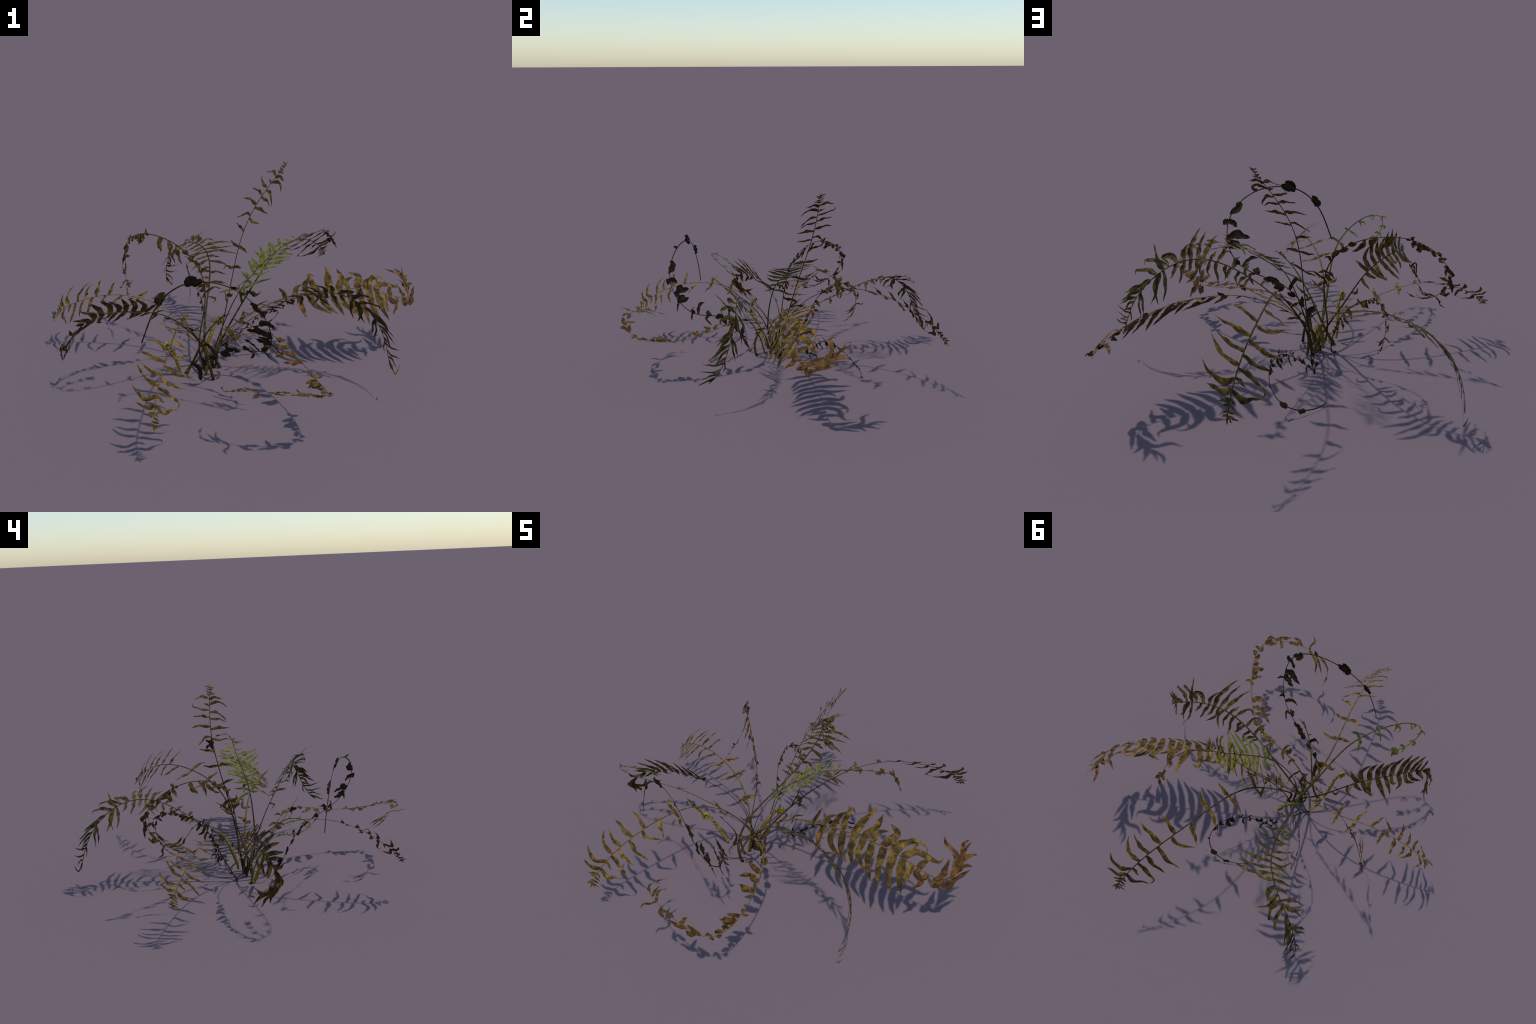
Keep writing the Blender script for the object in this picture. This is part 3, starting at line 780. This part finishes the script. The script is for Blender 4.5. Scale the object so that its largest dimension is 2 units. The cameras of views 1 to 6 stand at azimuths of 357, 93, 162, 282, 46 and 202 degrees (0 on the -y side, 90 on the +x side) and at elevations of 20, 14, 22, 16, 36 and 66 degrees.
# ---------------------------------------------------------------- young coiled shoots
def fiddlehead(name, r_stem, r_coil, curl_dir):
    global seed
    sp = Spine(SPINES[name])
    T = sp.t[-1]
    u = np.linspace(0, 1, 40)
    path = [np.array([np.interp(x * sp.length, sp.s, sp.c[:, i]) for i in range(3)]) for x in u]
    rad = list(r_stem * (.75 + .55 * np.sin(np.clip(u * 3.6, 0, 3.14)) * (1 - .35 * u)))
    d = unit(np.array(curl_dir))
    up = unit(np.array([0, 0, 1.]))
    top = path[-1]
    cen = top + d * r_coil * .35 - up * r_coil * .9
    rel = top - cen
    x0, y0 = rel @ d, rel @ up
    a0, rr = math.atan2(y0, x0), math.hypot(x0, y0)
    sidev = np.cross(d, up)
    for k in range(1, 46):
        q = k / 45
        a = a0 - q * 2 * math.pi * 1.45
        r = rr * (1 - .78 * q)
        path.append(cen + r * (math.cos(a) * d + math.sin(a) * up) + sidev * .012 * q)
        rad.append(r_stem * (.95 - .45 * q))
    v, f = tube(path, rad, 10, seed=seed, rough=.10)
    shoot = mesh_object('fiddlehead', v, f, 'fiddle', fern)
    rnd = random.Random(seed)
    V, F = [], []
    for _ in range(90):
        i = rnd.randrange(2, len(path) - 2)
        t = unit(path[i + 1] - path[i - 1])
        o = unit(np.array([rnd.gauss(0, 1) for _ in range(3)]))
        o = unit(o - o @ t * t)
        b = path[i] + o * rad[i] * .9
        vv, ff, _a = blade(b, o, [b + o * .003 + t * .004, b + o * .004 + t * .010], .005, rnd.random(), 'lance')
        k = len(V)
        V.extend(vv)
        F.extend(tuple(a + k for a in q) for q in ff)
    mesh_object('scales', V, F, 'fiddle', shoot, 'stuff')
    seed += 1

fiddlehead('fiddlehead_a', .0075, .022, (-.6, -.8, 0))
fiddlehead('fiddlehead_b', .0085, .023, (.6, .8, 0))

# bud at the tip of the young shoot
sp = Spine(SPINES['young_shoot'])
p, T = sp.c[-1], sp.t[-1]
path = [p + T * .002 * 0]
for k in range(30):
    a = k / 29 * 2 * math.pi * 1.2
    path.append(p + .009 * (1 - .6 * k / 29) * (math.sin(a) * T + (1 - math.cos(a)) * np.array([0, 0, -1.])))
v, f = tube(path, [.004] * len(path), 8, seed=5, rough=.1)
mesh_object('bud', v, f, 'fiddle', fern)
